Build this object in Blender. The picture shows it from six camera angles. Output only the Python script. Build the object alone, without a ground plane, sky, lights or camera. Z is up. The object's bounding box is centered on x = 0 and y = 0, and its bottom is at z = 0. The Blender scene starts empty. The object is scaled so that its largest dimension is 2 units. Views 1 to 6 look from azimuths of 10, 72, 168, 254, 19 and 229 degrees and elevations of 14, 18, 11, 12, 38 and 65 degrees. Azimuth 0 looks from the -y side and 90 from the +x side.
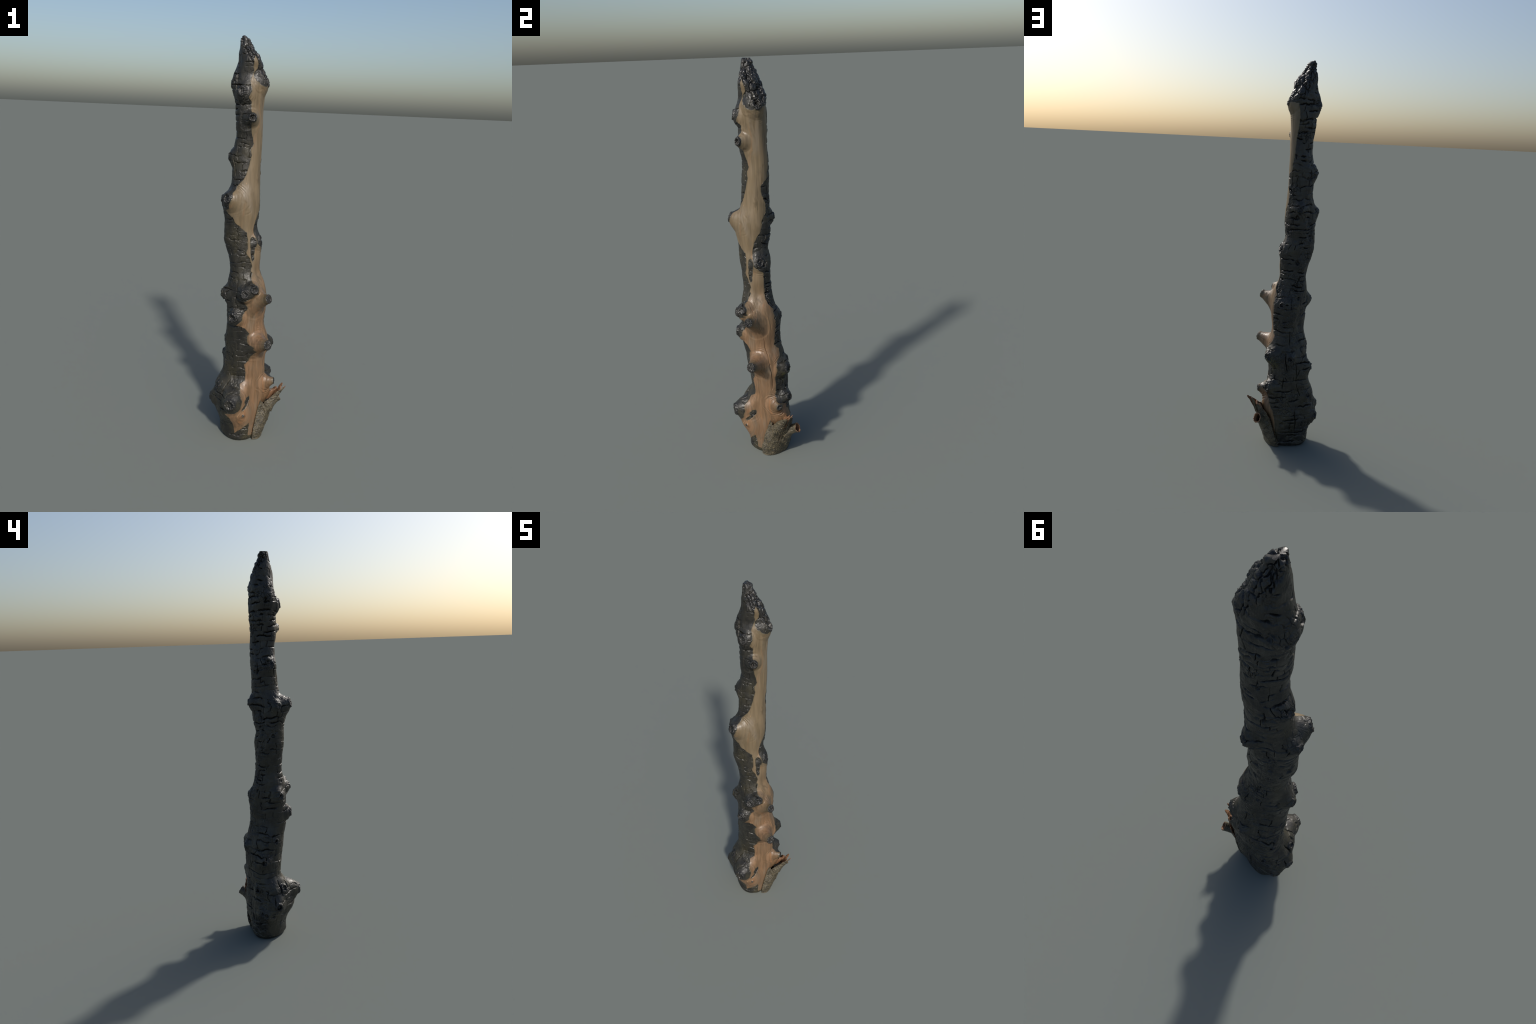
import math
import numpy as np

# ---------------------------------------------------------------------------
# 1. THE TRUNK'S SPINE AND CROSS-SECTIONS
# z, spine x, spine y, mean radius, and two second-harmonic terms of the
# section radius (cos 2a, sin 2a) - knots are added on top of this.
# ---------------------------------------------------------------------------
SECTIONS = [
    (0.000, -0.041, 0.031, 0.103, -0.003, -0.014),
    (0.070, -0.041, 0.030, 0.109, -0.003, -0.014),
    (0.140, -0.047, 0.029, 0.126, -0.004, -0.011),
    (0.210, -0.042, 0.028, 0.129, 0.001, -0.008),
    (0.280, -0.038, 0.028, 0.128, 0.003, -0.002),
    (0.350, -0.025, 0.042, 0.110, 0.004, -0.005),
    (0.420, -0.026, 0.047, 0.103, 0.005, -0.001),
    (0.490, -0.018, 0.039, 0.103, 0.003, 0.003),
    (0.560, -0.015, 0.026, 0.098, 0.005, 0.006),
    (0.630, -0.020, 0.012, 0.088, -0.001, 0.012),
    (0.700, -0.019, 0.012, 0.092, 0.001, 0.009),
    (0.770, -0.019, 0.012, 0.094, 0.001, 0.007),
    (0.840, -0.022, 0.001, 0.086, 0.006, 0.001),
    (0.910, -0.032, 0.004, 0.069, 0.003, 0.004),
    (0.980, -0.038, 0.004, 0.072, 0.006, 0.004),
    (1.050, -0.049, 0.004, 0.078, 0.011, 0.006),
    (1.120, -0.060, 0.002, 0.074, 0.005, 0.004),
    (1.190, -0.057, 0.005, 0.079, 0.002, 0.006),
    (1.260, -0.057, 0.006, 0.080, 0.001, 0.006),
    (1.330, -0.047, 0.016, 0.068, 0.001, 0.004),
    (1.400, -0.047, 0.020, 0.064, 0.002, 0.004),
    (1.470, -0.047, 0.024, 0.063, 0.004, 0.005),
    (1.540, -0.040, 0.023, 0.058, 0.001, 0.007),
    (1.610, -0.040, 0.016, 0.061, -0.001, 0.006),
    (1.680, -0.044, 0.018, 0.065, 0.000, 0.004),
    (1.740, -0.044, 0.018, 0.066, 0.002, 0.004),
    (1.770, -0.044, 0.018, 0.066, 0.002, 0.004),
    (1.800, -0.044, 0.019, 0.065, 0.002, 0.004),
    (1.830, -0.044, 0.023, 0.063, 0.005, 0.005),
    (1.860, -0.046, 0.020, 0.059, 0.002, 0.001),
    (1.890, -0.046, 0.015, 0.055, -0.000, -0.004),
    (1.920, -0.053, 0.013, 0.047, 0.001, -0.004),
    (1.950, -0.064, 0.015, 0.035, -0.002, -0.001),
    (1.970, -0.072, 0.013, 0.025, -0.002, 0.000),
    (1.985, -0.075, 0.015, 0.023, -0.003, -0.001),
    (1.995, -0.080, 0.014, 0.014, -0.006, -0.002),
]

# ---------------------------------------------------------------------------
# 2. KNOTS AND BRANCH STUBS
# tip position, radius of the broken end, radius of the flare on the trunk,
# upward tilt in degrees, steepness (0 = soft swelling, 1 = true stub),
# depth of the burnt-out hollow in the end
# ---------------------------------------------------------------------------
KNOTS = [
    # tip x,   y,      z,     end,   flare, tilt, stub, hollow
    (+0.042, +0.023, 1.802, 0.026, 0.062, 10, 0.10, 0.004),
    (-0.066, -0.068, 1.758, 0.030, 0.054, 10, 0.35, 0.004),
    (-0.007, -0.070, 1.642, 0.022, 0.046, 5, 0.50, 0.008),
    (-0.132, +0.009, 1.786, 0.022, 0.066, 0, 0.05, 0.000),
    (-0.134, +0.004, 1.456, 0.022, 0.062, 0, 0.10, 0.004),
    (-0.115, -0.098, 1.270, 0.028, 0.062, 15, 0.40, 0.007),
    (-0.156, -0.022, 1.258, 0.020, 0.046, 10, 0.30, 0.005),
    (+0.042, +0.005, 1.068, 0.029, 0.052, 20, 0.30, 0.006),
    (-0.003, -0.116, 0.814, 0.030, 0.050, 15, 0.35, 0.005),
    (+0.045, -0.104, 0.836, 0.024, 0.044, 10, 0.50, 0.005),
    (+0.114, -0.093, 0.800, 0.018, 0.070, 22, 0.62, 0.004),
    (-0.144, -0.026, 0.788, 0.020, 0.060, 5, 0.15, 0.004),
    (-0.066, -0.106, 0.683, 0.031, 0.052, 5, 0.40, 0.007),
    (+0.036, +0.102, 0.776, 0.024, 0.062, 5, 0.10, 0.003),
    (+0.119, -0.093, 0.562, 0.020, 0.066, 14, 0.60, 0.003),
    (+0.106, +0.109, 0.507, 0.028, 0.062, 5, 0.10, 0.005),
    (-0.010, +0.148, 0.505, 0.021, 0.045, 10, 0.20, 0.006),
    (-0.147, +0.075, 0.434, 0.020, 0.052, 0, 0.20, 0.009),
    (-0.124, +0.000, 0.537, 0.020, 0.055, 0, 0.10, 0.005),
    (+0.137, +0.045, 0.312, 0.017, 0.048, 5, 0.38, 0.003),
    (+0.103, +0.113, 0.342, 0.026, 0.056, 10, 0.15, 0.006),
    (-0.055, -0.147, 0.236, 0.035, 0.068, -3, 0.50, 0.005),
    (-0.150, -0.030, 0.286, 0.034, 0.066, 20, 0.15, 0.002),
    (-0.198, +0.014, 0.200, 0.026, 0.064, 0, 0.15, 0.003),
    (-0.131, +0.114, 0.281, 0.018, 0.050, 0, 0.10, 0.006),
    (-0.185, +0.086, 0.155, 0.025, 0.058, 0, 0.10, 0.004),
    (-0.030, +0.106, 1.272, 0.022, 0.050, 5, 0.20, 0.004),
    (+0.009, -0.102, 0.166, 0.005, 0.020, 20, 0.50, 0.000),
]

# Swellings and hollows of the trunk that are not knots:
# height, angle (deg), half-height, half-angle (deg), amount
SWELLS = [
    (0.05, 350, 0.12, 24, -0.016),
    (0.235, 322, 0.07, 19, -0.028),
    (0.220, 23, 0.038, 14, +0.036),
    (0.275, 8, 0.025, 16, +0.010),
    (0.10, 43, 0.080, 16, +0.028),
    (0.33, 252, 0.030, 24, -0.010),
    (0.20, 107, 0.14, 25, -0.033),
    (0.335, 288, 0.042, 32, -0.020),
    (0.70, 132, 0.09, 24, -0.012),
    (1.24, 124, 0.05, 26, -0.013),
    (0.98, 122, 0.06, 24, +0.005),
    (1.90, 30, 0.04, 30, -0.008),
    (1.79, 335, 0.03, 22, +0.005),
    (0.26, 316, 0.05, 20, -0.009),
    (0.87, 347, 0.04, 16, -0.011),
    (1.06, 330, 0.05, 15, -0.009),
    (0.02, 300, 0.06, 22, -0.013),
    (0.45, 112, 0.08, 24, -0.007),
    (0.178, 260, 0.032, 24, +0.016),
    (0.08, 255, 0.05, 30, -0.008),
    (1.215, 215, 0.030, 32, +0.011),
    (0.165, 160, 0.030, 18, +0.006),
    (0.05, 160, 0.05, 24, -0.004),
    (1.83, 180, 0.025, 30, +0.006),
]

NT, NZ = 520, 1700          # points round the trunk and along it
TAU = 2.0 * math.pi


def smooth_rows(z, table):
    """Catmull-Rom interpolation of the section table at heights z."""
    t = np.array(table, float)
    zs = t[:, 0]
    m = np.gradient(t[:, 1:], zs, axis=0)
    i = np.clip(np.searchsorted(zs, z) - 1, 0, len(zs) - 2)
    h = (zs[i + 1] - zs[i])[:, None]
    u = ((z - zs[i]) / h[:, 0])[:, None]
    a, b = t[i, 1:], t[i + 1, 1:]
    u2, u3 = u * u, u * u * u
    return ((2 * u3 - 3 * u2 + 1) * a + (u3 - 2 * u2 + u) * h * m[i]
            + (3 * u2 - 2 * u3) * b + (u3 - u2) * h * m[i + 1])


def smoothstep(a, b, x):
    t = np.clip((x - a) / (b - a), 0.0, 1.0)
    return t * t * (3 - 2 * t)


def hash3(ix, iy, iz, seed):
    n = (ix.astype(np.int64) * 73856093) ^ (iy.astype(np.int64) * 19349663) \
        ^ (iz.astype(np.int64) * 83492791) ^ (seed * 2654435761)
    n &= 0x7FFFFFFF
    n = (n ^ (n >> 13)) * 1274126177 & 0x7FFFFFFF
    n = (n ^ (n >> 15)) * 668265263 & 0x7FFFFFFF
    n ^= n >> 12
    return (n & 0xFFFFF) / float(0xFFFFF)


def noise(p, scale, seed=0, stretch=(1, 1, 1), octaves=2):
    """Smooth value noise in [-1, 1]."""
    tot, amp, out = 0.0, 1.0, 0.0
    q = p * (np.array(stretch) * scale)
    for o in range(octaves):
        i = np.floor(q)
        f = q - i
        f = f * f * f * (f * (f * 6 - 15) + 10)
        i = i.astype(np.int64)
        v = 0.0
        for dx in (0, 1):
            for dy in (0, 1):
                for dz in (0, 1):
                    w = (np.where(dx, f[..., 0], 1 - f[..., 0])
                         * np.where(dy, f[..., 1], 1 - f[..., 1])
                         * np.where(dz, f[..., 2], 1 - f[..., 2]))
                    v = v + w * hash3(i[..., 0] + dx, i[..., 1] + dy, i[..., 2] + dz, seed + o)
        out = out + amp * (2 * v - 1)
        tot += amp
        amp *= 0.5
        q = q * 2.03 + 11.7
    return out / tot


def worley(p, scale, seed=0, stretch=(1, 1, 1)):
    """Distances to the nearest and second nearest feature point."""
    q = p * (np.array(stretch) * scale)
    i = np.floor(q).astype(np.int64)
    f1 = np.full(q.shape[:-1], 9.0)
    f2 = f1.copy()
    for dx in (-1, 0, 1):
        for dy in (-1, 0, 1):
            for dz in (-1, 0, 1):
                c = i + np.array((dx, dy, dz))
                o = [c[..., k] + hash3(c[..., 0], c[..., 1], c[..., 2], seed + 7 * k + 1) for k in range(3)]
                d = np.sqrt(sum((o[k] - q[..., k]) ** 2 for k in range(3)))
                f2 = np.minimum(f2, np.maximum(f1, d))
                f1 = np.minimum(f1, d)
    return f1, f2


def spine_xy(z):
    s = smooth_rows(np.atleast_1d(np.asarray(z, float)), SECTIONS)
    return s[:, 0], s[:, 1]


def trunk_base():
    """Grid of points on the bare trunk form, without knots."""
    z = np.linspace(0.0, 1.998, NZ)
    s = smooth_rows(z, SECTIONS)
    a = np.linspace(0, TAU, NT, endpoint=False)
    r = s[:, 2:3] + s[:, 3:4] * np.cos(2 * a) + s[:, 4:5] * np.sin(2 * a)
    for sz, sa, hz, ha, amount in SWELLS:
        da = (np.degrees(a)[None, :] - sa + 180) % 360 - 180
        r = r + amount * np.exp(-0.5 * ((z[:, None] - sz) / hz) ** 2 - 0.5 * (da / ha) ** 2)
    # rounded foot and rounded point
    r = r * (1 - 0.10 * (1 - smoothstep(0, 0.02, z))[:, None] ** 2)
    P = np.empty((NZ, NT, 3))
    P[..., 0] = s[:, 0:1] + r * np.cos(a)
    P[..., 1] = s[:, 1:2] + r * np.sin(a)
    P[..., 2] = z[:, None]
    return P, z, a, r, s



def knot_end(k):
    """Relative radius of the broken, charred end of knot k."""
    end, flare, stub = KNOTS[k][3], KNOTS[k][4], KNOTS[k][6]
    return (1 - stub) * 0.75 * end / flare + stub * (0.30 + 0.12 * stub)


def add_knots(P, s, z):
    """Pull the trunk surface out into knots; returns per-vertex knot index
    and relative distance q from that knot's axis."""
    owner = np.full(P.shape[:2], -1)
    best = np.full(P.shape[:2], 9.0)
    axial = np.zeros(P.shape[:2])
    out = P.copy()
    for k in sorted(range(len(KNOTS)), key=lambda i: -KNOTS[i][4]):       # broad ones first
        tx, ty, tz, end, flare, tilt, stub, hollow = KNOTS[k]
        T = np.array((tx, ty, tz))
        cx, cy = spine_xy(tz)
        d = np.array((tx - cx[0], ty - cy[0], 0.0))
        d /= np.linalg.norm(d)
        t = math.radians(tilt)
        D = np.array((d[0] * math.cos(t), d[1] * math.cos(t), math.sin(t)))
        i0, i1 = np.searchsorted(z, (tz - 0.16, tz + 0.16))
        sub = out[i0:i1]
        rel = sub - T
        ax = rel @ D
        perp = rel - ax[..., None] * D
        dist = np.linalg.norm(perp, axis=-1)
        side = (sub[..., :2] - s[i0:i1, None, :2]) @ d[:2] > 0
        below = np.clip(-perp[..., 2] / np.maximum(dist, 1e-9), 0, 1)
        fl = flare * (1 + (0.36 if stub > 0.55 else 0.12) * below)          # knots run out further on their underside
        q = dist / fl
        on = (q < 1.0) & side
        # profile: flat end, steep flank, flare
        e = 0.30 + 0.12 * stub                   # share of the patch used by the end
        f = 0.62 + 0.13 * stub
        q0 = 0.55 * end / flare
        rho_soft = q
        rho_stub = np.where(q < e, end / flare * q / e,
                    np.where(q < f, end / flare * (1 + 0.45 * (q - e) / (f - e)),
                             end / flare * 1.45 + (1 - end / flare * 1.45) * (np.clip(q - f, 0, 9) / (1 - f)) ** 1.25))
        rho = rho_soft * (1 - stub) + rho_stub * stub
        w_soft = 0.5 + 0.5 * np.cos(np.pi * np.clip((q - q0) / (1 - q0), 0, 1))
        w_stub = np.where(q < e, 1.0, np.where(q < f, 1 - 0.62 * smoothstep(e - 0.25, f + 0.1, q) , 0.0))
        wf = 1 - 0.62 * smoothstep(e - 0.25, f + 0.1, np.array(f))
        w_stub = np.where(q >= f, wf * (1 - smoothstep(f - 0.15, 1.0, q)) / (1 - smoothstep(f - 0.15, 1.0, np.array(f))), w_stub)
        w = w_soft * (1 - stub) + w_stub * stub
        ragged = 1 + 1.3 * noise(sub, 75, 300 + k)
        target = -hollow * ragged * (1 - smoothstep(0.25 * e, 0.8 * e, q)) - 0.25 * end * smoothstep(0.5 * e, 1.3 * e, q) ** 2
        new_ax = ax + w * np.maximum(target - ax, -0.004)
        new = T + perp * np.where(dist > 1e-9, rho / np.maximum(q, 1e-9), 1.0)[..., None] + new_ax[..., None] * D
        sub[on] = new[on]
        better = side & (q < 2.0) & (q < best[i0:i1])
        owner[i0:i1][better] = k
        best[i0:i1][better] = q[better]
    return out, owner, best


# ---------------------------------------------------------------------------
# 3. WHERE THE CHAR HAS COME OFF: the band of bare wood between two wandering
# edges, given as (height, angle in degrees); angles above 360 are past +x.
# ---------------------------------------------------------------------------
WOOD_EDGE_A = [
    (0.020, 318), (0.032, 270), (0.108, 268), (0.144, 263), (0.164, 252), (0.180, 275), (0.204, 286),
    (0.248, 290), (0.294, 280), (0.318, 274), (0.334, 287), (0.388, 285), (0.420, 281), (0.444, 293),
    (0.474, 295), (0.482, 297), (0.498, 286), (0.540, 278), (0.572, 282), (0.598, 292), (0.622, 280),
    (0.637, 262), (0.646, 257), (0.670, 273), (0.705, 270), (0.714, 277), (0.750, 273), (0.768, 273),
    (0.788, 286), (0.815, 296), (0.866, 304), (0.882, 304), (0.900, 313), (0.912, 308), (0.936, 315),
    (0.962, 307), (0.978, 303), (1.004, 292), (1.028, 301), (1.068, 305), (1.100, 307), (1.114, 293),
    (1.132, 276), (1.148, 259), (1.174, 250), (1.190, 234), (1.206, 231), (1.216, 245), (1.244, 253),
    (1.262, 259), (1.290, 253), (1.322, 247), (1.346, 265), (1.380, 283), (1.412, 290), (1.444, 299),
    (1.470, 304), (1.498, 294), (1.506, 302), (1.520, 307), (1.548, 299), (1.574, 291), (1.610, 288),
    (1.640, 290), (1.686, 288), (1.710, 291), (1.724, 281), (1.752, 292), (1.772, 290), (1.800, 280),
    (1.824, 288), (1.844, 297), (1.892, 296), (1.912, 308),
]
WOOD_EDGE_B = [
    (0.000, 405), (0.150, 405), (0.210, 402), (0.270, 392), (0.300, 385), (0.330, 366), (0.356, 358),
    (0.412, 360), (0.454, 360), (0.518, 366), (0.552, 376), (0.574, 389), (0.606, 396), (0.618, 389),
    (0.636, 384), (0.710, 387), (0.746, 388), (0.776, 385), (0.804, 389), (0.824, 396), (0.834, 390),
    (0.856, 379), (0.878, 374), (0.984, 371), (1.014, 368), (1.030, 352), (1.044, 336), (1.092, 338),
    (1.132, 343), (1.162, 347), (1.190, 355), (1.212, 367), (1.236, 371), (1.270, 375), (1.300, 386),
    (1.350, 386), (1.372, 376), (1.392, 369), (1.416, 365), (1.436, 366), (1.454, 381), (1.464, 393),
    (1.496, 397), (1.530, 408), (1.556, 411), (1.608, 415), (1.658, 418), (1.726, 422), (1.790, 417),
    (1.800, 306), (1.820, 297), (1.840, 298), (1.858, 316), (1.876, 319), (1.898, 315), (1.912, 308),
]
# charred islands left inside the bare wood: height, angle, half-height, half-angle, lean (deg per m)
CHAR_ISLANDS = [
    (1.046, 324, 0.030, 11, 60), (1.010, 321, 0.030, 9, 90), (0.982, 319, 0.020, 7, 60),
    (0.236, 304, 0.016, 7, 150), (0.208, 297, 0.018, 4, 350),
    (1.812, 340, 0.034, 30, 0), (1.830, 395, 0.030, 45, 0),
    (0.700, 268, 0.030, 5, 0), (0.834, 298, 0.024, 11, 0),
    (0.338, 372, 0.016, 13, 0),
]
# burnt-out pits: height, angle, radius, depth
PITS = [
    (1.772, 172, 0.009, 0.012), (1.790, 138, 0.006, 0.007), (1.806, 146, 0.005, 0.006),
    (1.470, 190, 0.010, 0.012), (1.478, 180, 0.006, 0.008), (1.426, 130, 0.008, 0.010),
    (1.440, 146, 0.008, 0.007), (1.426, 112, 0.006, 0.007), (1.228, 66, 0.009, 0.012),
    (1.250, 72, 0.006, 0.008), (1.000, 87, 0.009, 0.008), (0.990, 92, 0.007, 0.007),
    (0.776, 56, 0.007, 0.009), (0.806, 116, 0.006, 0.008), (0.786, 196, 0.006, 0.009),
    (0.808, 150, 0.005, 0.006), (0.434, 162, 0.008, 0.014), (0.540, 195, 0.006, 0.008),
    (0.494, 85, 0.008, 0.010), (0.494, 36, 0.008, 0.010),
    (0.284, 134, 0.010, 0.014), (0.284, 208, 0.008, 0.010), (0.198, 185, 0.010, 0.016),
    (0.144, 175, 0.007, 0.008), (0.138, 60, 0.009, 0.008), (0.164, 150, 0.006, 0.008),
    (1.920, 341, 0.009, 0.012), (1.808, 356, 0.010, 0.018), (1.054, 10, 0.007, 0.010),
    (1.104, 176, 0.008, 0.009), (0.318, 26, 0.007, 0.010), (1.870, 20, 0.007, 0.008),
    (1.950, 30, 0.006, 0.007), (0.265, 50, 0.008, 0.008), (1.560, 120, 0.005, 0.006),
]
# long drying cracks: height/angle of both ends, half-width, depth
LONG_CRACKS = [
    (0.690, 352, 0.530, 354, 0.0011, 0.0045), (0.540, 354, 0.385, 349, 0.0014, 0.006),
    (0.790, 350, 0.690, 352, 0.0010, 0.0020), (0.430, 331, 0.500, 335, 0.0010, 0.0015),
    (0.860, 318, 0.810, 336, 0.0010, 0.0018), (0.875, 330, 0.800, 345, 0.0010, 0.0015),
    (0.525, 72, 0.420, 74, 0.0020, 0.008), (0.400, 64, 0.330, 62, 0.0020, 0.008),
    (0.480, 108, 0.360, 110, 0.0016, 0.007), (0.205, 95, 0.085, 97, 0.0022, 0.010),
    (0.640, 85, 0.560, 87, 0.0018, 0.007), (0.820, 88, 0.740, 89, 0.0016, 0.006),
    (0.330, 196, 0.245, 200, 0.0025, 0.010), (0.250, 178, 0.205, 176, 0.0022, 0.009),
    (0.880, 250, 0.715, 246, 0.0014, 0.005), (1.475, 205, 1.405, 206, 0.0020, 0.008),
    (1.410, 128, 1.470, 128, 0.0022, 0.009), (0.140, 125, 0.060, 126, 0.0014, 0.005),
    (1.540, 230, 1.440, 246, 0.0013, 0.004), (0.330, 238, 0.250, 236, 0.0020, 0.008),
    (1.470, 232, 1.385, 228, 0.0014, 0.005), (0.520, 240, 0.430, 244, 0.0014, 0.004),
]


def edge_at(z, table):
    t = np.array(table, float)
    return np.interp(z, t[:, 0], t[:, 1])


def wood_depth(z, a, r, p):
    """Metres inside (positive) or outside the bare-wood band."""
    zz = z[:, None] + 0.0018 * noise(p, 140, 5) + 0.003 * noise(p, 45, 6)
    deg = np.degrees(a)[None, :]
    deg = np.where(deg < 150, deg + 360, deg) + np.degrees(0.0022 * noise(p, 120, 9, (1, 1, .6)) / np.maximum(r, 0.02))
    per = np.radians(1.0) * np.maximum(r, 0.02)
    m = np.minimum(deg - edge_at(zz, WOOD_EDGE_A), edge_at(zz, WOOD_EDGE_B) - deg) * per
    for cz, ca, hz, ha, lean in CHAR_ISLANDS:
        dz = zz - cz
        d = np.sqrt((dz / hz) ** 2 + ((deg - ca - lean * dz) / ha) ** 2)
        m = np.minimum(m, (d - 1) * min(hz, 0.012))
    # charred wedge at the foot, rising towards the bark flap
    top = 0.052 + (deg - 276) / 31.0 * 0.050
    m = np.minimum(m, np.where(deg < 311, zz - top, 0.02))
    return np.minimum(m, zz - 0.026)


def crack_field(z, a, p):
    """Alligator cracking of the char: wavy cross-cracks and, between them,
    short cracks along the grain.  Returns depth (0..1), a soft halo round the
    cracks and a random level per plate."""
    rng = np.random.default_rng(11)
    warp = 0.020 * noise(p, 13, 21, (1, 1, .8), 3) + 0.0045 * noise(p, 80, 22)
    zw = z[:, None] + warp
    borders = np.cumsum(rng.uniform(0.018, 0.042, 90)) - 0.02
    row = np.clip(np.searchsorted(borders, zw.ravel()).reshape(zw.shape), 1, 88)
    below, above = borders[row - 1], borders[row]
    dz0, dz1 = zw - below, above - zw
    lower = dz0 < dz1
    bid = np.where(lower, row - 1, row)
    dz = np.minimum(dz0, dz1)
    # each cross-crack opens and closes along its way
    ring = np.stack([np.cos(a)[None, :] * 1.0 + 0 * zw, np.sin(a)[None, :] + 0 * zw, bid * 3.7], -1)
    open_z = np.clip(noise(ring, 1.9, 31, octaves=2) * 2.4 + 0.22, 0, 1)
    # cracks along the grain
    awarp = a[None, :] + 0.20 * noise(p, 20, 41, octaves=3) + 0.03 * noise(p, 110, 42)
    n_cols = rng.integers(6, 12, 91)
    shift = rng.uniform(0, TAU, 91)
    col_f = (awarp + shift[row]) / TAU * n_cols[row]
    jit = 0.28 * np.sin(col_f * 2.4 + row * 1.7)
    col = np.floor(col_f + jit)
    f = (col_f + jit) - col
    da = np.minimum(f, 1 - f) * TAU / n_cols[row] * 0.085
    vid = np.where(f < 0.5, col, col + 1)
    open_v = np.clip(hash3(vid.astype(int), row, row * 0 + 3, 5) * 2.6 - 1.15, 0, 1)
    wz = 0.0008 + 0.0015 * open_z
    wv = 0.0008 + 0.0006 * open_v
    crack = np.maximum(np.exp(-(dz / wz) ** 2) * open_z, 0.75 * np.exp(-(da / wv) ** 2) * open_v)
    halo = np.maximum(np.exp(-(dz / 0.006) ** 2) * open_z, np.exp(-(da / 0.005) ** 2) * open_v)
    plate = hash3(col.astype(int), row, row * 0, 77)
    # fine net of secondary cracks
    f1, f2 = worley(p + 0.004 * noise(p, 60, 51)[..., None], 62, 3, (1, 1, 0.75))
    patchy = np.clip(noise(p, 14, 52) * 2.6 - 0.05, 0, 1)
    fine = np.exp(-((f2 - f1) / 0.075) ** 2) * patchy
    return crack, halo, plate, fine


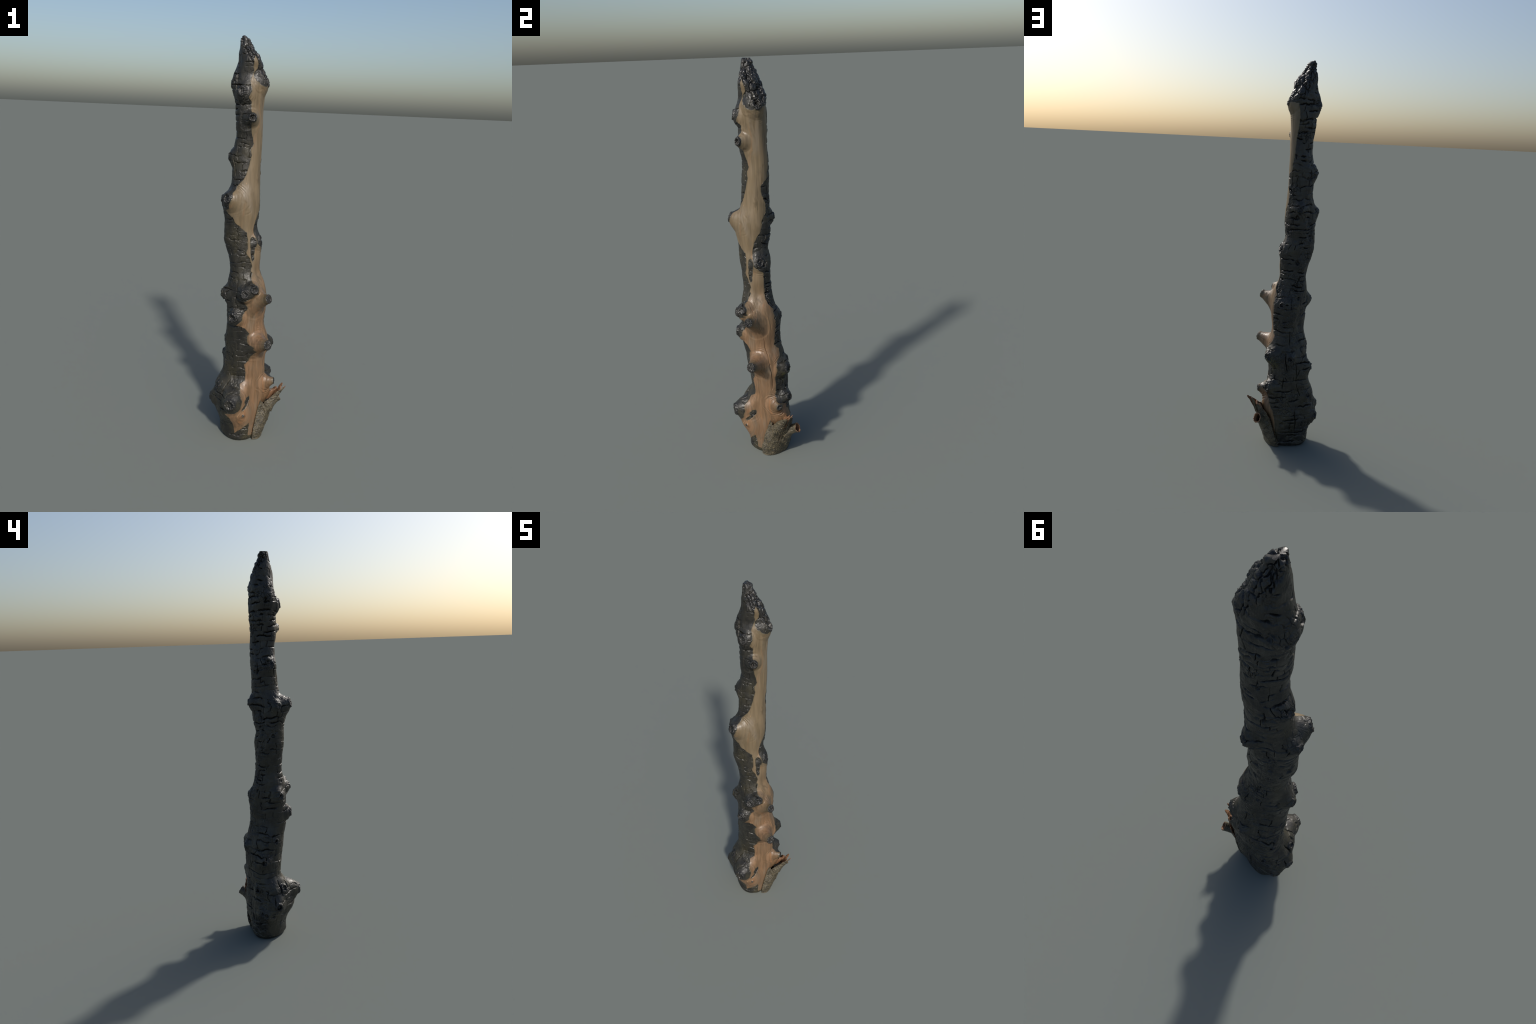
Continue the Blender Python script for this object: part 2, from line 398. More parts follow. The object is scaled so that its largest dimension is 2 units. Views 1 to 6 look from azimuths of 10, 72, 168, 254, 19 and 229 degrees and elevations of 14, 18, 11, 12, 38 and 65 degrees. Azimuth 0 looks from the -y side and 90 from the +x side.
def relief(Q, z, a, r, owner, q, wood, tip):
    """Displacement along the normal (metres) from cracks, grain and ash."""
    char = 1 - wood
    crack, halo, plate, fine = crack_field(z, a, Q)
    ends = np.array([knot_end(k) for k in range(len(KNOTS))])
    e = np.where(owner >= 0, ends[owner], 0.3)
    stub = np.where(owner >= 0, np.array([k[6] for k in KNOTS])[owner], 0.0)
    e = e * (1.0 + 0.18 * stub)                       # the char runs a little down the stub
    on_end = np.where(owner >= 0, 1 - smoothstep(0.80 * e, 1.20 * e, q), 0.0)
    calm = 1 - on_end
    body = char * (1 - tip) * calm * (0.45 + 0.55 * smoothstep(-0.25, 0.25, noise(Q, 9, 64) - 0.35 * np.cos(a - math.radians(270))[None, :]))
    # the front face burnt to a hard, smoother skin than the back
    skin = 0.45 + 0.55 * smoothstep(-0.3, 0.5, noise(Q, 10, 67) - 0.8 * np.cos(a - math.radians(265))[None, :])
    d = np.zeros_like(wood)
    d += body * (-0.0100 * crack - 0.0016 * halo + 0.0030 * (plate - 0.5) - 0.0042 * fine * skin)
    d += char * skin * 0.0036 * noise(Q, 32, 61, octaves=3) * (1 - 0.5 * on_end)
    d += char * skin * 0.0006 * noise(Q, 230, 62, (1, 1, .10), 2) * (1 - tip)
    d += char * skin * 0.0005 * noise(Q, 420, 63, octaves=2)
    # flaked patches
    flake = smoothstep(0.30, 0.50, noise(Q, 20, 65, octaves=3))
    d -= body * 0.0036 * flake * (1 + 0.8 * noise(Q, 160, 66))
    # bare wood: long shallow flutes, and growth ridges round the knots
    d += wood * 0.0009 * noise(Q, 75, 71, (1, 1, .07), 3)
    d += wood * (0.0018 * noise(Q, 24, 72, (1, 1, .45), 2) + 0.0020 * noise(Q, 11, 75, (1, 1, .6), 2))
    dist = q * np.where(owner >= 0, np.array([k[4] for k in KNOTS])[owner], 1.0)
    rip = np.where(owner >= 0, np.sin(dist / 0.0100 * TAU + 4.5 * noise(Q, 30, 73)), 0)
    some = 0.15 + 0.85 * smoothstep(0.0, 0.5, noise(Q, 18, 74)) + 1.2 * (owner == 19)
    d += wood * 0.0007 * some * rip * smoothstep(0.45, 0.6, q) * (1 - smoothstep(1.0, 1.5, q))
    # broken, cindery top
    f1, f2 = worley(Q + 0.003 * noise(Q, 90, 81)[..., None], 95, 8, (1, 1, .75))
    g1, g2 = worley(Q, 210, 18)
    h1, h2 = worley(Q + np.stack([noise(Q, 38, 83 + i, octaves=3) for i in range(3)], -1) * 0.016, 40, 28, (1, 1, .5))
    d += tip * (0.0090 * (0.55 - h1) + 0.0042 * (0.55 - f1) * smoothstep(-.3, .3, noise(Q, 30, 86)) + 0.0012 * (0.5 - g1) + 0.0060 * noise(Q, 28, 82, (1, 1, .6), 4)
                - 0.005 * np.exp(-((h2 - h1) / 0.09) ** 2))
    # knot ends: crumbly, split
    d += on_end * (0.0030 * (0.5 - g1) + 0.0016 * noise(Q, 260, 91)
                   - 0.003 * np.exp(-((f2 - f1) / 0.07) ** 2))
    for sz, sa, rad, depth in PITS:
        i0, i1 = np.searchsorted(z, (sz - 0.03, sz + 0.03))
        da = np.radians((np.degrees(a)[None, :] - sa + 180) % 360 - 180) * np.maximum(r[i0:i1], .03)
        w = 1 + 0.45 * noise(Q[i0:i1], 130, 95)
        dd = np.hypot(da, (z[i0:i1, None] - sz) * 0.9) / (rad * w)
        d[i0:i1] -= depth * np.exp(-dd ** 4)
    for z0, a0, z1, a1, w, depth in LONG_CRACKS:
        lo, hi = min(z0, z1), max(z0, z1)
        i0, i1 = np.searchsorted(z, (lo, hi))
        t = (z[i0:i1] - z0) / (z1 - z0)
        c = a0 + (a1 - a0) * t
        wob = 0.0022 * noise(np.stack([t * 3, t * 0, t * 0 + z0 * 9], -1), 3, 97)
        da = np.radians((np.degrees(a)[None, :] - c[:, None] + 180) % 360 - 180) * r[i0:i1] - wob[:, None]
        fade = np.sin(np.pi * np.clip(t, 0, 1)) ** 0.5
        d[i0:i1] -= depth * fade[:, None] * np.exp(-(da / w) ** 2)
    near = np.where(owner >= 0, q - e, 9.0)           # distance beyond the charred end, in flare radii
    return d, on_end, near


def normals(Q):
    du = np.roll(Q, -1, 1) - np.roll(Q, 1, 1)
    dv = np.gradient(Q, axis=0)
    n = np.cross(du, dv)
    return n / np.maximum(np.linalg.norm(n, axis=-1, keepdims=True), 1e-12)


def build_trunk():
    P, z, a, r, s = trunk_base()
    Q, owner, q = add_knots(P, s, z)
    deg = np.degrees(a)[None, :]
    m = wood_depth(z, a, r, Q)
    wood = smoothstep(-0.0015, 0.0015, m)
    slant = 1.885 - 0.085 * np.cos(np.radians(deg - 25)) + 0.012 * noise(Q, 40, 15)
    tip = smoothstep(-0.022, 0.016, z[:, None] - slant) * (1 - wood)
    d, on_end, near = relief(Q, z, a, r, owner, q, wood, tip)
    N = normals(Q)
    # soften the normals used for displacement so that ends do not tear
    for _ in range(6):
        N = (N + np.roll(N, 1, 1) + np.roll(N, -1, 1)
             + np.concatenate([N[:1], N[:-1]]) + np.concatenate([N[1:], N[-1:]])) / 5
    N /= np.maximum(np.linalg.norm(N, axis=-1, keepdims=True), 1e-9)
    foot = smoothstep(0.0, 0.02, z)[:, None]
    Q = Q + N * (d * (0.35 + 0.65 * foot))[..., None]
    Q[..., 2] = np.where(z[:, None] < 0.004, z[:, None], np.maximum(Q[..., 2], 0.0005))
    return Q, z, a, r, owner, q, m, tip, on_end, near


# ===========================================================================
# BLENDER
# ===========================================================================
import bpy


def node_material(name):
    mat = bpy.data.materials.new(name)
    mat.use_nodes = True
    nt = mat.node_tree
    nt.nodes.clear()
    out = nt.nodes.new("ShaderNodeOutputMaterial")
    bsdf = nt.nodes.new("ShaderNodeBsdfPrincipled")
    nt.links.new(bsdf.outputs[0], out.inputs[0])
    return mat, nt, bsdf


class Graph:
    """Small helper for wiring procedural materials."""

    def __init__(self, nt):
        self.nt = nt
        self.coord = nt.nodes.new("ShaderNodeTexCoord").outputs["Object"]

    def bend_round_knots(self, centres, reach, push):
        """Deflect the texture space so that the grain flows round knots."""
        p = self.coord
        for c in centres:
            sub = self.nt.nodes.new("ShaderNodeVectorMath")
            sub.operation = "SUBTRACT"
            self.put(sub.inputs[0], self.coord)
            sub.inputs[1].default_value = c
            ln = self.nt.nodes.new("ShaderNodeVectorMath")
            ln.operation = "LENGTH"
            self.put(ln.inputs[0], sub.outputs[0])
            fall = self.range(ln.outputs["Value"], reach, 0.0, 0.0, push / reach)
            sc = self.nt.nodes.new("ShaderNodeVectorMath")
            sc.operation = "SCALE"
            self.put(sc.inputs[0], sub.outputs[0])
            self.put(sc.inputs["Scale"], fall)
            ad = self.nt.nodes.new("ShaderNodeVectorMath")
            ad.operation = "SUBTRACT"
            self.put(ad.inputs[0], p)
            self.put(ad.inputs[1], sc.outputs[0])
            p = ad.outputs[0]
        self.coord = p

    def put(self, sock, v):
        if isinstance(v, bpy.types.NodeSocket):
            self.nt.links.new(v, sock)
        elif v is not None:
            sock.default_value = v

    def mapped(self, scale):
        n = self.nt.nodes.new("ShaderNodeMapping")
        n.inputs["Scale"].default_value = scale
        self.put(n.inputs["Vector"], self.coord)
        return n.outputs[0]

    def noise(self, scale, stretch=(1, 1, 1), detail=4, rough=0.55, distort=0.0):
        n = self.nt.nodes.new("ShaderNodeTexNoise")
        n.inputs["Scale"].default_value = scale
        n.inputs["Detail"].default_value = detail
        n.inputs["Roughness"].default_value = rough
        n.inputs["Distortion"].default_value = distort
        self.put(n.inputs["Vector"], self.mapped(stretch))
        return n.outputs[0]

    def voronoi(self, scale, stretch=(1, 1, 1), feature="F1"):
        n = self.nt.nodes.new("ShaderNodeTexVoronoi")
        n.feature = feature
        n.inputs["Scale"].default_value = scale
        self.put(n.inputs["Vector"], self.mapped(stretch))
        return n.outputs["Distance"]

    def range(self, v, a, b, lo=0.0, hi=1.0):
        n = self.nt.nodes.new("ShaderNodeMapRange")
        n.interpolation_type = "SMOOTHSTEP"
        for k, x in zip(("Value", "From Min", "From Max", "To Min", "To Max"), (v, a, b, lo, hi)):
            self.put(n.inputs[k], x)
        return n.outputs[0]

    def math(self, op, a, b=None):
        n = self.nt.nodes.new("ShaderNodeMath")
        n.operation = op
        self.put(n.inputs[0], a)
        self.put(n.inputs[1], b)
        return n.outputs[0]

    def mix(self, f, a, b, blend="MIX"):
        n = self.nt.nodes.new("ShaderNodeMix")
        n.data_type = "RGBA"
        n.blend_type = blend
        self.put(n.inputs[0], f)
        self.put(n.inputs[6], a if isinstance(a, bpy.types.NodeSocket) else (*a, 1))
        self.put(n.inputs[7], b if isinstance(b, bpy.types.NodeSocket) else (*b, 1))
        return n.outputs[2]

    def height(self):
        n = self.nt.nodes.new("ShaderNodeSeparateXYZ")
        self.put(n.inputs[0], self.coord)
        return n.outputs[2]

    def near(self, centre, radius, softness):
        n = self.nt.nodes.new("ShaderNodeVectorMath")
        n.operation = "DISTANCE"
        self.put(n.inputs[0], self.coord)
        n.inputs[1].default_value = centre
        return self.range(n.outputs["Value"], radius + softness, max(radius - softness, 0))

    def bump(self, h, strength, dist, normal=None):
        n = self.nt.nodes.new("ShaderNodeBump")
        n.inputs["Strength"].default_value = strength
        n.inputs["Distance"].default_value = dist
        self.put(n.inputs["Height"], h)
        self.put(n.inputs["Normal"], normal)
        return n.outputs[0]


def char_material(name, dark, light, rough, olive_amount):
    mat, nt, b = node_material(name)
    g = Graph(nt)
    base = g.mix(g.range(g.noise(34, (1, 1, .5)), 0.35, 0.68), dark, light)
    olive = g.math("MULTIPLY", g.range(g.noise(9, (1, 1, .6), 5, .65), 0.50, 0.70), olive_amount)
    base = g.mix(olive, base, (0.050, 0.042, 0.020))
    # the lower trunk carries more dust and lichen than the top
    low = g.math("MULTIPLY", g.range(g.height(), 0.75, 0.30), g.range(g.noise(16, (1, 1, .5), 5, .7), 0.42, 0.66))
    base = g.mix(g.math("MULTIPLY", low, olive_amount), base, (0.052, 0.045, 0.024))
    moss = g.math("MULTIPLY", g.near((0.10, 0.115, 0.455), 0.040, 0.030), g.range(g.noise(70, (1, 1, .6), 5), 0.45, 0.62))
    base = g.mix(g.math("MULTIPLY", moss, 0.85), base, (0.105, 0.100, 0.022))
    rust = g.range(g.noise(55, (1, 1, .4), 3), 0.735, 0.80)
    base = g.mix(rust, base, (0.10, 0.050, 0.022))
    nt.links.new(base, b.inputs["Base Color"])
    g.put(b.inputs["Roughness"], g.range(g.noise(60), 0.3, 0.7, rough - 0.08, rough + 0.14))
    b.inputs["Specular IOR Level"].default_value = 0.5
    fibre = g.bump(g.noise(190, (1, 1, .09), 4, .6), 0.22, 0.0015)
    g.put(b.inputs["Normal"], g.bump(g.noise(520, (1, 1, 1), 3), 0.20, 0.0010, fibre))
    return mat


def wood_material(name, scorch):
    mat, nt, b = node_material(name)
    g = Graph(nt)
    g.bend_round_knots([k[:3] for k in KNOTS if k[6] >= 0.35], 0.11, 0.095)
    tan = g.mix(g.range(g.noise(70, (1, 1, .06), 5, .6, .4), 0.34, 0.68), (0.132, 0.099, 0.058), (0.180, 0.134, 0.080))
    warm = g.mix(g.range(g.noise(60, (1, 1, .07), 5, .6, .6), 0.32, 0.68), (0.125, 0.076, 0.040), (0.215, 0.128, 0.070))
    # greyer, weathered wood towards the top; fresher, redder wood lower down, in patches
    lower = g.range(g.math("ADD", g.height(), g.math("MULTIPLY", g.noise(5.5, (1, 1, .5), 3), 0.9)), 1.55, 1.05)
    col = g.mix(lower, tan, warm)
    streak = g.range(g.noise(34, (1, 1, .09), 4), 0.58, 0.74)
    col = g.mix(g.math("MULTIPLY", streak, 0.75), col, (0.245, 0.122, 0.055))
    grey = g.range(g.noise(15, (1, 1, .35), 4, .6), 0.50, 0.72)
    col = g.mix(g.math("MULTIPLY", grey, 0.70), col, (0.175, 0.142, 0.102))
    stain = g.range(g.noise(26, (1, 1, .25), 5, .65, .8), 0.56, 0.74)
    col = g.mix(g.math("MULTIPLY", stain, 0.75), col, (0.070, 0.050, 0.026))
    fleck = g.range(g.voronoi(55, (1, 1, .35)), 0.10, 0.05)
    col = g.mix(g.math("MULTIPLY", fleck, g.range(g.noise(12), .5, .6)), col, (0.30, 0.185, 0.10))
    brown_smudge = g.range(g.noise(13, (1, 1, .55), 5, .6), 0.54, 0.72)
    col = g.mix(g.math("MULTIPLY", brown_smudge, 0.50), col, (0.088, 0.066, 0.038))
    line = g.range(g.noise(150, (1, 1, .03), 3, .5, .3), 0.62, 0.70)
    col = g.mix(g.math("MULTIPLY", line, 0.45), col, (0.065, 0.045, 0.026))
    if scorch:
        col = g.mix(scorch, col, (0.070, 0.060, 0.034))
    nt.links.new(col, b.inputs["Base Color"])
    g.put(b.inputs["Roughness"], g.range(g.noise(40, (1, 1, .3)), .3, .7, .34, .54))
    b.inputs["Specular IOR Level"].default_value = 0.5
    g.put(b.inputs["Normal"], g.bump(g.noise(170, (1, 1, .05), 4), 0.30, 0.0016))
    return mat


def bark_material(name, inner):
    mat, nt, b = node_material(name)
    g = Graph(nt)
    if inner:
        col = g.mix(g.range(g.noise(45, (1, 1, .4), 4), .3, .7), (0.125, 0.062, 0.030), (0.25, 0.135, 0.072))
        rough = 0.6
        bmp = g.bump(g.noise(120, (1, 1, .2), 4), 0.4, 0.002)
    else:
        col = g.mix(g.range(g.noise(60, (1, 1, 1.3), 6, .65), .34, .66), (0.038, 0.032, 0.021), (0.112, 0.094, 0.059))
        col = g.mix(g.range(g.noise(24, (1, 1, 1), 4), .55, .75), col, (0.050, 0.046, 0.036))
        col = g.mix(g.math("MULTIPLY", g.range(g.noise(38, (1, 1, 1.6), 4), .58, .72), .8), col, (0.150, 0.118, 0.068))
        col = g.mix(g.range(g.noise(90, (1, 1, 3), 3), .60, .68), col, (0.026, 0.024, 0.020))
        rough = 0.40
        wr = g.noise(80, (.5, .5, 2.6), 5, .6, .5)
        bmp = g.bump(g.voronoi(210), 0.35, 0.003, g.bump(wr, 0.8, 0.004))
    nt.links.new(col, b.inputs["Base Color"])
    b.inputs["Roughness"].default_value = rough
    nt.links.new(bmp, b.inputs["Normal"])
    return mat


M_CHAR = char_material("charred_surface", (0.0135, 0.0130, 0.0115), (0.028, 0.0265, 0.0215), 0.42, 0.45)
M_CINDER = char_material("cinder", (0.010, 0.010, 0.010), (0.026, 0.025, 0.023), 0.36, 0.2)
M_WOOD = wood_material("bare_wood", 0.0)
M_EDGE1 = wood_material("scorched_wood_faint", 0.30)
M_EDGE2 = wood_material("scorched_wood", 0.68)
M_BARK = bark_material("old_bark", False)
M_INNER = bark_material("inner_bark", True)


def make_mesh_object(name, verts, faces, slots, slot_of_face, parent, vnormals=None):
    """faces: (n, 4) vertex indices; a repeated last index marks a triangle."""
    me = bpy.data.meshes.new(name)
    tri = faces[:, 3] == faces[:, 2]
    count = np.where(tri, 3, 4)
    loops = faces.ravel()[np.stack([np.ones_like(tri), np.ones_like(tri), np.ones_like(tri), ~tri], 1).ravel()]
    me.vertices.add(len(verts))
    me.vertices.foreach_set("co", verts.astype(np.float32).ravel())
    me.loops.add(len(loops))
    me.loops.foreach_set("vertex_index", loops.astype(np.int32))
    me.polygons.add(len(faces))
    me.polygons.foreach_set("loop_start", np.concatenate([[0], np.cumsum(count)[:-1]]).astype(np.int32))
    for m in slots:
        me.materials.append(m)
    me.polygons.foreach_set("material_index", slot_of_face.astype(np.int32))
    me.polygons.foreach_set("use_smooth", np.ones(len(faces), bool))
    me.update(calc_edges=True)
    me.validate()
    if vnormals is not None:
        me.normals_split_custom_set_from_vertices(vnormals.astype(np.float32).tolist())
    ob = bpy.data.objects.new(name, me)
    bpy.context.scene.collection.objects.link(ob)
    ob.parent = parent
    return ob


def cut_out(name, verts, faces, chosen, slots, slot_of_face, parent, vn):
    f = faces[chosen]
    used, inv = np.unique(f.ravel(), return_inverse=True)
    return make_mesh_object(name, verts[used], inv.reshape(f.shape), slots, slot_of_face[chosen], parent, vn[used])


root = bpy.data.objects.new("burnt_tree_trunk", None)
bpy.context.scene.collection.objects.link(root)
root["label"] = "tall charred tree trunk with knots and a bare wood strip"
root["category"] = "tree trunk"


def trunk_parts():
    Q, z, a, r, owner, q, m, tip, on_end, near = build_trunk()
    nz, nt = Q.shape[:2]
    verts = Q.reshape(-1, 3)
    i = np.arange(nz - 1)[:, None] * nt
    j = np.arange(nt)[None, :]
    j2 = (j + 1) % nt
    faces = np.stack([i + j, i + j2, i + nt + j2, i + nt + j], -1).reshape(-1, 4)
    # caps
    foot = len(verts)
    top = foot + 1
    verts = np.vstack([verts, [Q[0].mean(0)], [Q[-1].mean(0) + (0, 0, 0.0015)]])
    jj, jj2 = j.ravel(), j2.ravel()
    cap0 = np.stack([jj2, jj, np.full(nt, foot), np.full(nt, foot)], -1)
    last = (nz - 1) * nt
    cap1 = np.stack([last + jj, last + jj2, np.full(nt, top), np.full(nt, top)], -1)
    nquad = len(faces)
    faces = np.vstack([faces, cap0, cap1])
    # vertex normals of the whole body
    p = verts[faces]
    fn = np.cross(p[:, 2] - p[:, 0], p[:, 3] - p[:, 1])
    tri = faces[:, 2] == faces[:, 3]
    fn[tri] = np.cross(p[tri, 1] - p[tri, 0], p[tri, 2] - p[tri, 0])
    vn = np.zeros_like(verts)
    for c in range(4):
        for k in range(3):
            vn[:, k] += np.bincount(faces[:, c], fn[:, k], len(verts))
    vn /= np.maximum(np.linalg.norm(vn, axis=1, keepdims=True), 1e-12)
    # regions
    def face_mean(g):
        g2 = np.roll(g, -1, 1)
        return ((g[:-1] + g2[:-1] + g[1:] + g2[1:]) / 4).ravel()
    fm, ft, fe, fq = face_mean(m), face_mean(tip), face_mean(on_end), face_mean(q)
    fo = owner[:-1].ravel()
    fnear = face_mean(near)
    slot = np.zeros(nquad, int)                       # 0 char
    slot[fm > 0] = 4
    slot[fm > 0.0016] = 3
    slot[fm > 0.0042] = 2
    slot[(slot == 2) & (fnear < 0.16)] = 3            # smoked ring round each charred stub
    slot[(slot >= 2) & (fnear < 0.07)] = 4
    slot[(ft > 0.5) | (fe > 0.35)] = 1
    region = np.where(slot >= 2, 1, 0)                # 0 charred, 1 bare wood, 2 tip, 10+k knot
    region[ft > 0.5] = 2
    on = (fo >= 0) & (fq < 0.66) & (ft <= 0.5)
    region[on] = 10 + fo[on]
    slot = np.concatenate([slot, np.zeros(nt, int), np.ones(nt, int)])
    region = np.concatenate([region, np.zeros(nt, int), np.full(nt, 2)])
    slots = [M_CHAR, M_CINDER, M_WOOD, M_EDGE1, M_EDGE2]
    for code, name in ((0, "charred_surface"), (1, "bare_wood"), (2, "broken_tip")):
        cut_out(name, verts, faces, region == code, slots, slot, root, vn)
    for k in range(len(KNOTS)):
        if (region == 10 + k).any():
            cut_out("knot", verts, faces, region == 10 + k, slots, slot, root, vn)


trunk_parts()

# ---------------------------------------------------------------------------
# 4. THE LOOSE FLAP OF OLD BARK AT THE FOOT: a curled sheet standing off the
# trunk, torn at the top, with the hollow sleeve of a small branch on it.
# Ribs run from the foot to the torn rim; they go round from the front edge.
# ---------------------------------------------------------------------------
BARK_RIBS = [
    ((.047, -.031, .000), (.052, -.029, .060), (.062, -.010, .140), (.076, .014, .218)),
    ((.062, -.026, .000), (.073, -.022, .060), (.087, .003, .140), (.096, .025, .207)),
    ((.078, -.014, .000), (.088, -.008, .060), (.112, .012, .150), (.133, .032, .236)),
    ((.087, .020, .000), (.098, .018, .060), (.130, .036, .160), (.203, .067, .284)),
    ((.083, .050, .000), (.100, .052, .060), (.132, .074, .150), (.172, .100, .278)),
    ((.072, .088, .000), (.099, .090, .060), (.118, .099, .140), (.139, .109, .242)),
    ((.048, .114, .000), (.070, .116, .060), (.090, .119, .130), (.106, .123, .210)),
    ((.024, .121, .000), (.044, .128, .050), (.062, .127, .110), (.080, .125, .165)),
]


def spline(points, n):
    """Catmull-Rom through rows of points, n samples."""
    pts = np.array(points, float)
    t = np.linspace(0, len(pts) - 1, n)
    k = np.minimum(t.astype(int), len(pts) - 2)
    u = (t - k).reshape((-1,) + (1,) * (pts.ndim - 1))
    g = lambda i: pts[np.clip(i, 0, len(pts) - 1)]
    p0, p1, p2, p3 = g(k - 1), g(k), g(k + 1), g(k + 2)
    return 0.5 * (2 * p1 + (p2 - p0) * u + (2 * p0 - 5 * p1 + 4 * p2 - p3) * u ** 2
                  + (3 * p1 - p0 - 3 * p2 + p3) * u ** 3)


def bark_sheet(name, outer, thickness, wrap, parent):
    """Closed sheet from an outer grid (rows x columns): outer skin, inner
    skin, and a torn edge between; the two skins differ in material."""
    nr, nc = outer.shape[:2]
    du = np.roll(outer, -1, 1) - np.roll(outer, 1, 1) if wrap else np.gradient(outer, axis=1)
    nrm = np.cross(du, np.gradient(outer, axis=0))
    nrm /= np.maximum(np.linalg.norm(nrm, axis=-1, keepdims=True), 1e-9)
    inner = outer - nrm * thickness[..., None]
    inner[..., 2] = np.maximum(inner[..., 2], 0.0)
    V = np.vstack([outer.reshape(-1, 3), inner.reshape(-1, 3)])
    off = nr * nc
    cols = nc if wrap else nc - 1
    i = np.arange(nr - 1)[:, None] * nc
    j = np.arange(cols)[None, :]
    j2 = (j + 1) % nc
    f_out = np.stack([i + j, i + j2, i + nc + j2, i + nc + j], -1).reshape(-1, 4)
    f_in = f_out[:, ::-1] + off
    rim = []
    jj, jj2 = j.ravel(), j2.ravel()
    t = (nr - 1) * nc
    rim.append(np.stack([t + jj, t + jj2, t + jj2 + off, t + jj + off], -1))
    rim.append(np.stack([jj2, jj, jj + off, jj2 + off], -1))
    if not wrap:
        ii = np.arange(nr - 1) * nc
        rim.append(np.stack([ii, ii + nc, ii + nc + off, ii + off], -1))
        e = nc - 1
        rim.append(np.stack([ii + nc + e, ii + e, ii + e + off, ii + nc + e + off], -1))
    rim = np.vstack(rim)
    F = np.vstack([f_out, f_in, rim])
    slot = np.concatenate([np.zeros(len(f_out)), np.ones(len(f_in)), np.arange(len(rim)) < cols])   # only the torn top edge is fresh
    ob = make_mesh_object(name, V, F, [M_BARK, M_INNER], slot, parent)
    ob.data.set_sharp_from_angle(angle=math.radians(50))
    return ob


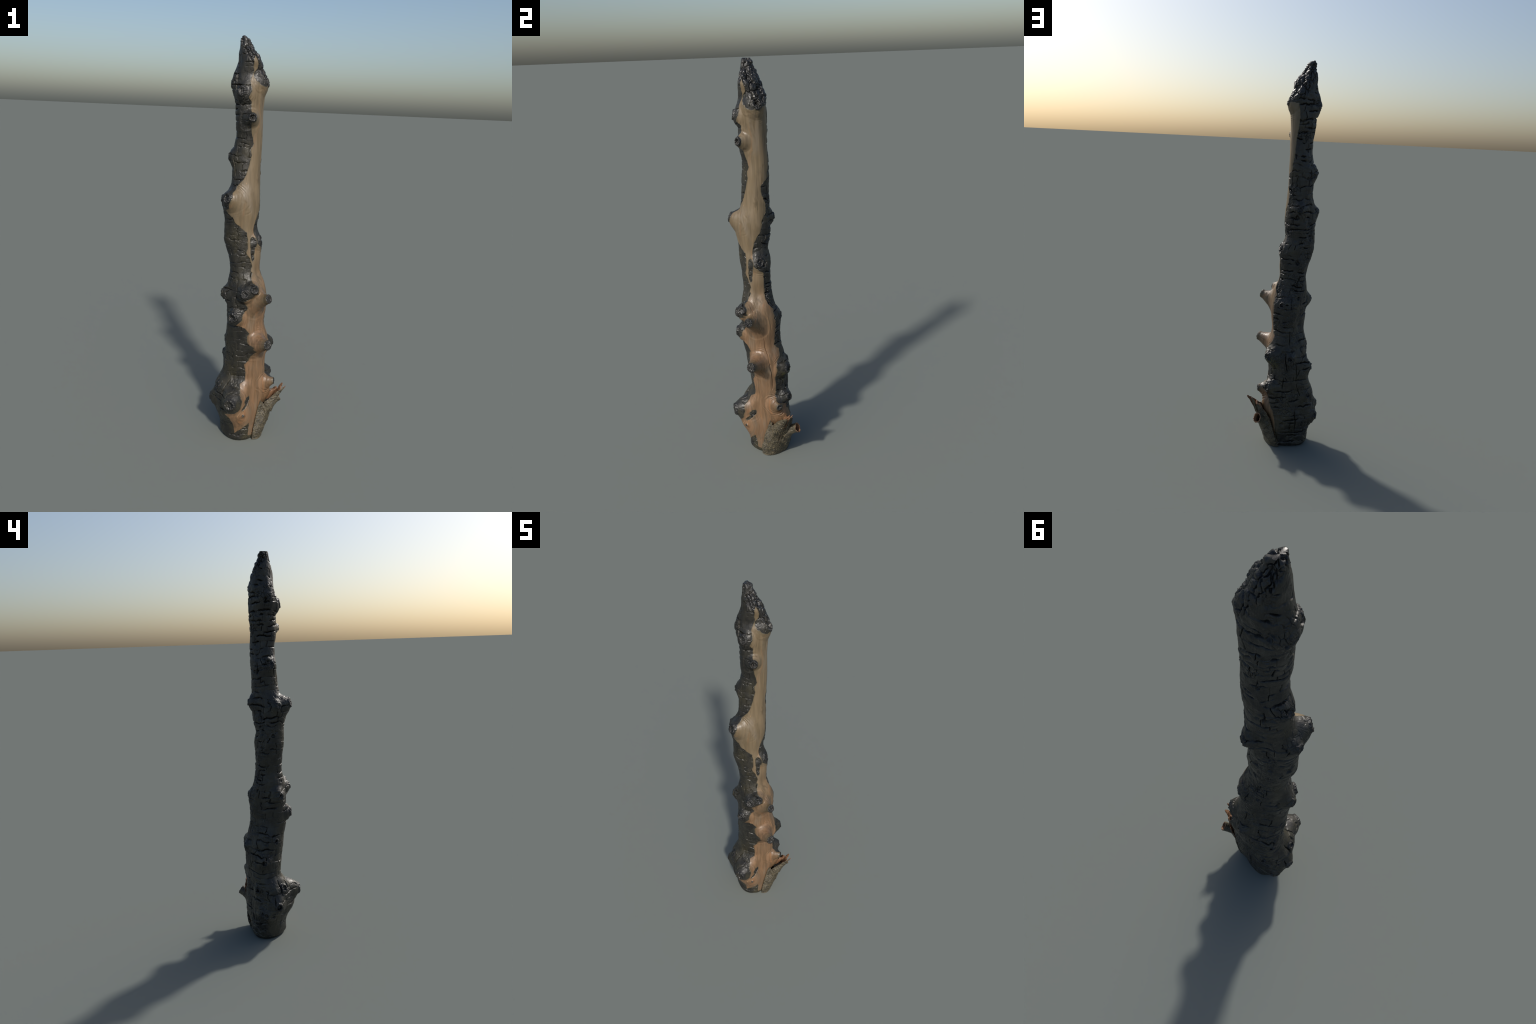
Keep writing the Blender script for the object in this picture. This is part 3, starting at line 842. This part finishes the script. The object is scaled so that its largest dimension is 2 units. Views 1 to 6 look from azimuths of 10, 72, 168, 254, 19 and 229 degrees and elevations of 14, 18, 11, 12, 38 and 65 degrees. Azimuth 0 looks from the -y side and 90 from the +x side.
def loose_bark():
    nr, nc = 150, 170
    rib = np.stack([spline(r, nr) for r in BARK_RIBS], 1)         # rows x ribs x 3
    grid = np.stack([spline(row, nc) for row in rib], 0)          # rows x cols x 3
    # tear the rim: each column ends at its own height
    u = np.linspace(0, 1, nc)
    end = 1 - 0.10 * np.clip(noise(np.stack([u * 14, u * 0, u * 0], -1), 1, 201, octaves=3) + 0.2, 0, 1)
    end -= 0.20 * np.exp(-((u - 0.505) / 0.030) ** 2)             # notch between the two horns
    end -= 0.06 * np.exp(-((u - 0.13) / 0.025) ** 2)
    end -= 0.10 * np.exp(-((u - 0.64) / 0.030) ** 2)
    rows = np.linspace(0, 1, nr)[:, None] * end[None, :] * (nr - 1)
    k = np.minimum(rows.astype(int), nr - 2)
    f = (rows - k)[..., None]
    c = np.arange(nc)[None, :] + 0 * k
    grid = grid[k, c] * (1 - f) + grid[k + 1, c] * f
    du, dv = np.gradient(grid, axis=1), np.gradient(grid, axis=0)
    n = np.cross(du, dv)
    n /= np.maximum(np.linalg.norm(n, axis=-1, keepdims=True), 1e-9)
    # wrinkles that run round the branch collar, lumps and blisters
    coll = np.linalg.norm(grid - np.array((.120, .098, .160)), axis=-1)
    wrinkle = np.sin(coll / 0.0075 * TAU + 4 * noise(grid, 25, 211)) * 0.0013 * (1 - smoothstep(.07, .15, coll))
    d = (wrinkle + 0.0060 * noise(grid, 24, 212, octaves=3) + 0.0016 * noise(grid, 130, 213, (1, 1, 1.6))
         + 0.0010 * noise(grid, 320, 214))
    d += 0.006 * np.exp(-((grid[..., 2] - 0.055) / 0.02) ** 2) * np.clip(noise(grid, 20, 215), 0, 1)
    low = 1 - smoothstep(0.0, 0.03, grid[..., 2])
    grid = grid + n * (d * (1 - 0.5 * low))[..., None]
    grid[..., 2] = np.maximum(grid[..., 2], 0.0)
    th = 0.0045 - 0.0022 * (np.linspace(0, 1, nr)[:, None] ** 2) + 0 * coll
    th = np.maximum(th, 0.002) + 0.010 * (1 - smoothstep(0.0, 0.12, grid[..., 2]))
    flap = bark_sheet("loose_bark", grid, th, False, root)
    # branch sleeve
    path = spline([(.098, .088, .140), (.116, .101, .156), (.133, .119, .170), (.149, .134, .181)], 46)
    rad = spline([[.036], [.025], [.0205], [.0225]], 46)[:, 0]
    ang = np.linspace(0, TAU, 72, endpoint=False)
    tan = np.gradient(path, axis=0)
    tan /= np.linalg.norm(tan, axis=1, keepdims=True)
    sidev = np.cross(tan, (0, 0, 1))
    sidev /= np.linalg.norm(sidev, axis=1, keepdims=True)
    upv = np.cross(sidev, tan)
    tube = (path[:, None] + rad[:, None, None] * (-np.cos(ang)[None, :, None] * sidev[:, None]
            + 1.15 * np.sin(ang)[None, :, None] * upv[:, None]))
    stretch = np.linspace(0, 1, 46)[:, None] ** 3 * (0.006 * noise(np.stack([np.cos(ang) * 2, np.sin(ang) * 2, ang * 0], -1), 1.2, 231, octaves=3) + 0.007 * np.clip(np.sin(ang - 0.6), 0, 1) ** 6)[None, :]
    tube = tube + tan[:, None] * stretch[..., None]
    out = tube - path[:, None]
    out /= np.linalg.norm(out, axis=-1, keepdims=True)
    tube = tube + out * (0.0018 * noise(tube, 60, 232, octaves=3) + 0.0009 * noise(tube, 260, 233))[..., None]
    bark_sheet("branch_sleeve", tube, np.full(tube.shape[:2], 0.0042), True, flap)

    # a leaf of inner bark, curled over behind the torn rim
    leaf = spline([
        spline([(.090, .062, .190), (.108, .068, .225), (.118, .074, .240), (.112, .082, .246)], 40),
        spline([(.112, .078, .190), (.132, .080, .226), (.146, .082, .250), (.140, .092, .256)], 40),
        spline([(.118, .098, .190), (.136, .100, .222), (.148, .100, .246), (.140, .104, .252)], 40),
        spline([(.104, .112, .185), (.118, .114, .210), (.124, .114, .226), (.116, .114, .230)], 40),
    ], 60).transpose(1, 0, 2)
    leaf = leaf + (0.0035 * noise(leaf, 45, 241, octaves=3))[..., None] * np.array((0.8, 0.5, 0.5))
    wave = spline([[0.0], [-.006], [.004], [-.007], [.003], [-.004]], 60)[:, 0]
    leaf[..., 2] += np.linspace(0, 1, 40)[:, None] ** 2 * wave[None, :]
    ob = bark_sheet("inner_bark", leaf, np.full(leaf.shape[:2], 0.0022), False, flap)
    ob.data.materials[0] = M_INNER


loose_bark()
